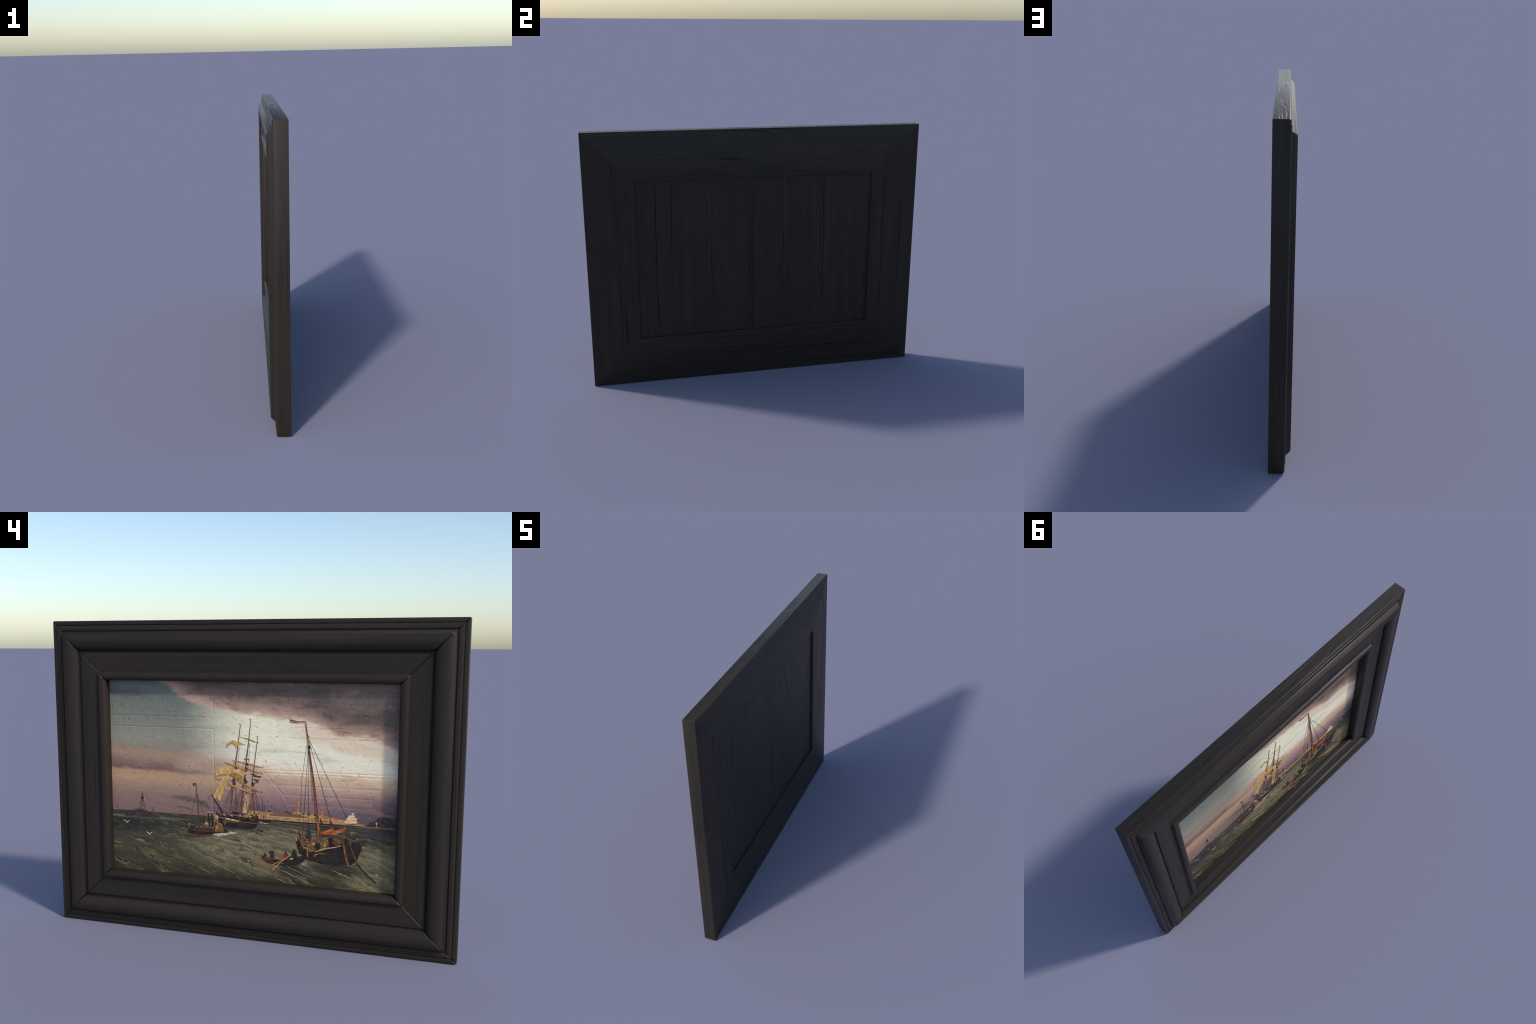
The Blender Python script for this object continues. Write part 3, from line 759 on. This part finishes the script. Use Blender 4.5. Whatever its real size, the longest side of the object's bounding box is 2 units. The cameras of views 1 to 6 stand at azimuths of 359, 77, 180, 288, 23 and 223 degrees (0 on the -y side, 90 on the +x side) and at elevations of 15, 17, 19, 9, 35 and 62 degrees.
p.stroke([(0.3015, 0.170), (0.2965, 0.228)], 0.0055, 0.0045, brick)
p.stroke([(0.3055, 0.175), (0.3030, 0.192)], 0.010, 0.008, tar)
p.blob(0.3005, 0.233, 0.004, 0.005, ochre, 0.2, n=8)
p.poly([(0.2865, 0.303), (0.250, 0.301), (0.213, 0.309), (0.213, 0.303), (0.250, 0.297), (0.2865, 0.300)], red)
p.poly([(0.2865, 0.300), (0.250, 0.297), (0.213, 0.303), (0.214, 0.300), (0.250, 0.295), (0.2865, 0.297)], white)
p.stroke([(0.213, 0.299), (0.232, 0.296), (0.250, 0.294)], 0.003, 0.001, tar)
p.stroke([(0.472, -0.262), (0.482, -0.312), (0.496, -0.364)], 0.0080, 0.0095, spar)
p.stroke([(0.501, -0.262), (0.536, -0.344)], 0.0025, 0.0040, spar)
p.stroke([(0.536, -0.346), (0.580, -0.394), (0.626, -0.431)], 0.0050, 0.0050, tar)
p.done()

# --- rowing boat
p = Paint("painted_rowing_boat", 0.0012)
p.poly([(0.072, -0.346), (0.080, -0.362), (0.100, -0.378), (0.140, -0.388), (0.190, -0.390), (0.240, -0.384), (0.276, -0.366), (0.296, -0.344), (0.304, -0.322), (0.280, -0.330), (0.240, -0.346),
        (0.200, -0.358), (0.150, -0.362), (0.110, -0.356)], tar)
p.poly([(0.076, -0.347), (0.110, -0.357), (0.140, -0.362), (0.120, -0.368), (0.090, -0.362)], red)
p.stroke([(0.086, -0.366), (0.130, -0.378), (0.190, -0.378)], 0.0022, 0.0018, earth)
p.figure(0.094, -0.345, 0.020, rock, rock)
p.figure(0.130, -0.344, 0.036, dark, tar)
p.blob(0.122, -0.329, 0.011, 0.005, tar, 0.2, 0.2)
p.figure(0.197, -0.342, 0.036, red, dark)
p.figure(0.238, -0.332, 0.042, tar, tar)
p.blob(0.223, -0.350, 0.009, 0.006, cream, 0.2)
p.stroke([(0.240, -0.336), (0.205, -0.352)], 0.009, 0.006, tar)
p.stroke([(0.214, -0.336), (0.172, -0.372), (0.130, -0.414)], 0.0030, 0.0052, yard)
p.stroke([(0.190, -0.352), (0.140, -0.384), (0.084, -0.411)], 0.0030, 0.0050, ochre)
p.blob(0.284, -0.372, 0.014, 0.005, crest, 0.35, 0.6)
p.stroke([(0.262, -0.388), (0.285, -0.398), (0.300, -0.402)], 0.003, 0.002, crest)
p.done()

# --- gulls
for s, t, h in ((-0.637, -0.231, 0.020), (-0.512, -0.283, 0.020)):
    p = Paint("painted_gull", 0.0004)
    p.stroke([(s - h, t + 0.006), (s - h * 0.4, t + 0.003), (s, t - 0.006)], 0.0015, 0.0050, white)
    p.stroke([(s, t - 0.006), (s + h * 0.35, t + 0.001), (s + h * 0.75, t + 0.007)], 0.0055, 0.0020, white)
    p.done()

# --- foaming crests, larger towards the viewer, leaning down to the right
p = Paint("painted_wave_crests", 0.0003)
for i in range(75):
    u = random.random() ** 0.9
    t = -0.195 - 0.270 * u
    s = random.uniform(-0.70, 0.70)
    if (-0.33 < s < 0.10 and t > -0.275) or (0.22 < s < 0.57 and t > -0.375) or (0.06 < s < 0.30 and t > -0.40):
        continue
    size = (0.026 + 0.105 * u) * random.uniform(0.4, 1.2)
    lean = -random.uniform(0.05, 0.16) - 0.26 * u
    scallops = random.randint(2, 4)
    shift, k, pts = random.random(), 17, []
    for j in range(k):
        q = j / (k - 1)
        hump = ((q * scallops + shift) % 1.0)                # each hump rises fast and slides off to the right
        hump = (1 - hump) ** 1.6 if hump > 0.12 else hump / 0.12 * 0.8
        pts.append((s + size * (q - 0.5), t + lean * size * (q - 0.5) + 0.055 * size * hump + random.uniform(-0.008, 0.008) * size))
    pts = [(max(-0.708, min(0.708, a)), max(-0.472, b)) for a, b in pts]
    w = (0.0010 + 0.0022 * u) * random.uniform(0.5, 1.1)
    bright = random.random() < (0.60 if s > -0.15 else 0.30)
    mid = k // 2 + 1
    p.stroke(pts[:mid], w * 0.15, w, crest if bright else crest_dim)
    p.stroke(pts[mid - 1:], w, w * 0.10, crest if bright else crest_dim)
p.done(stuff=True)
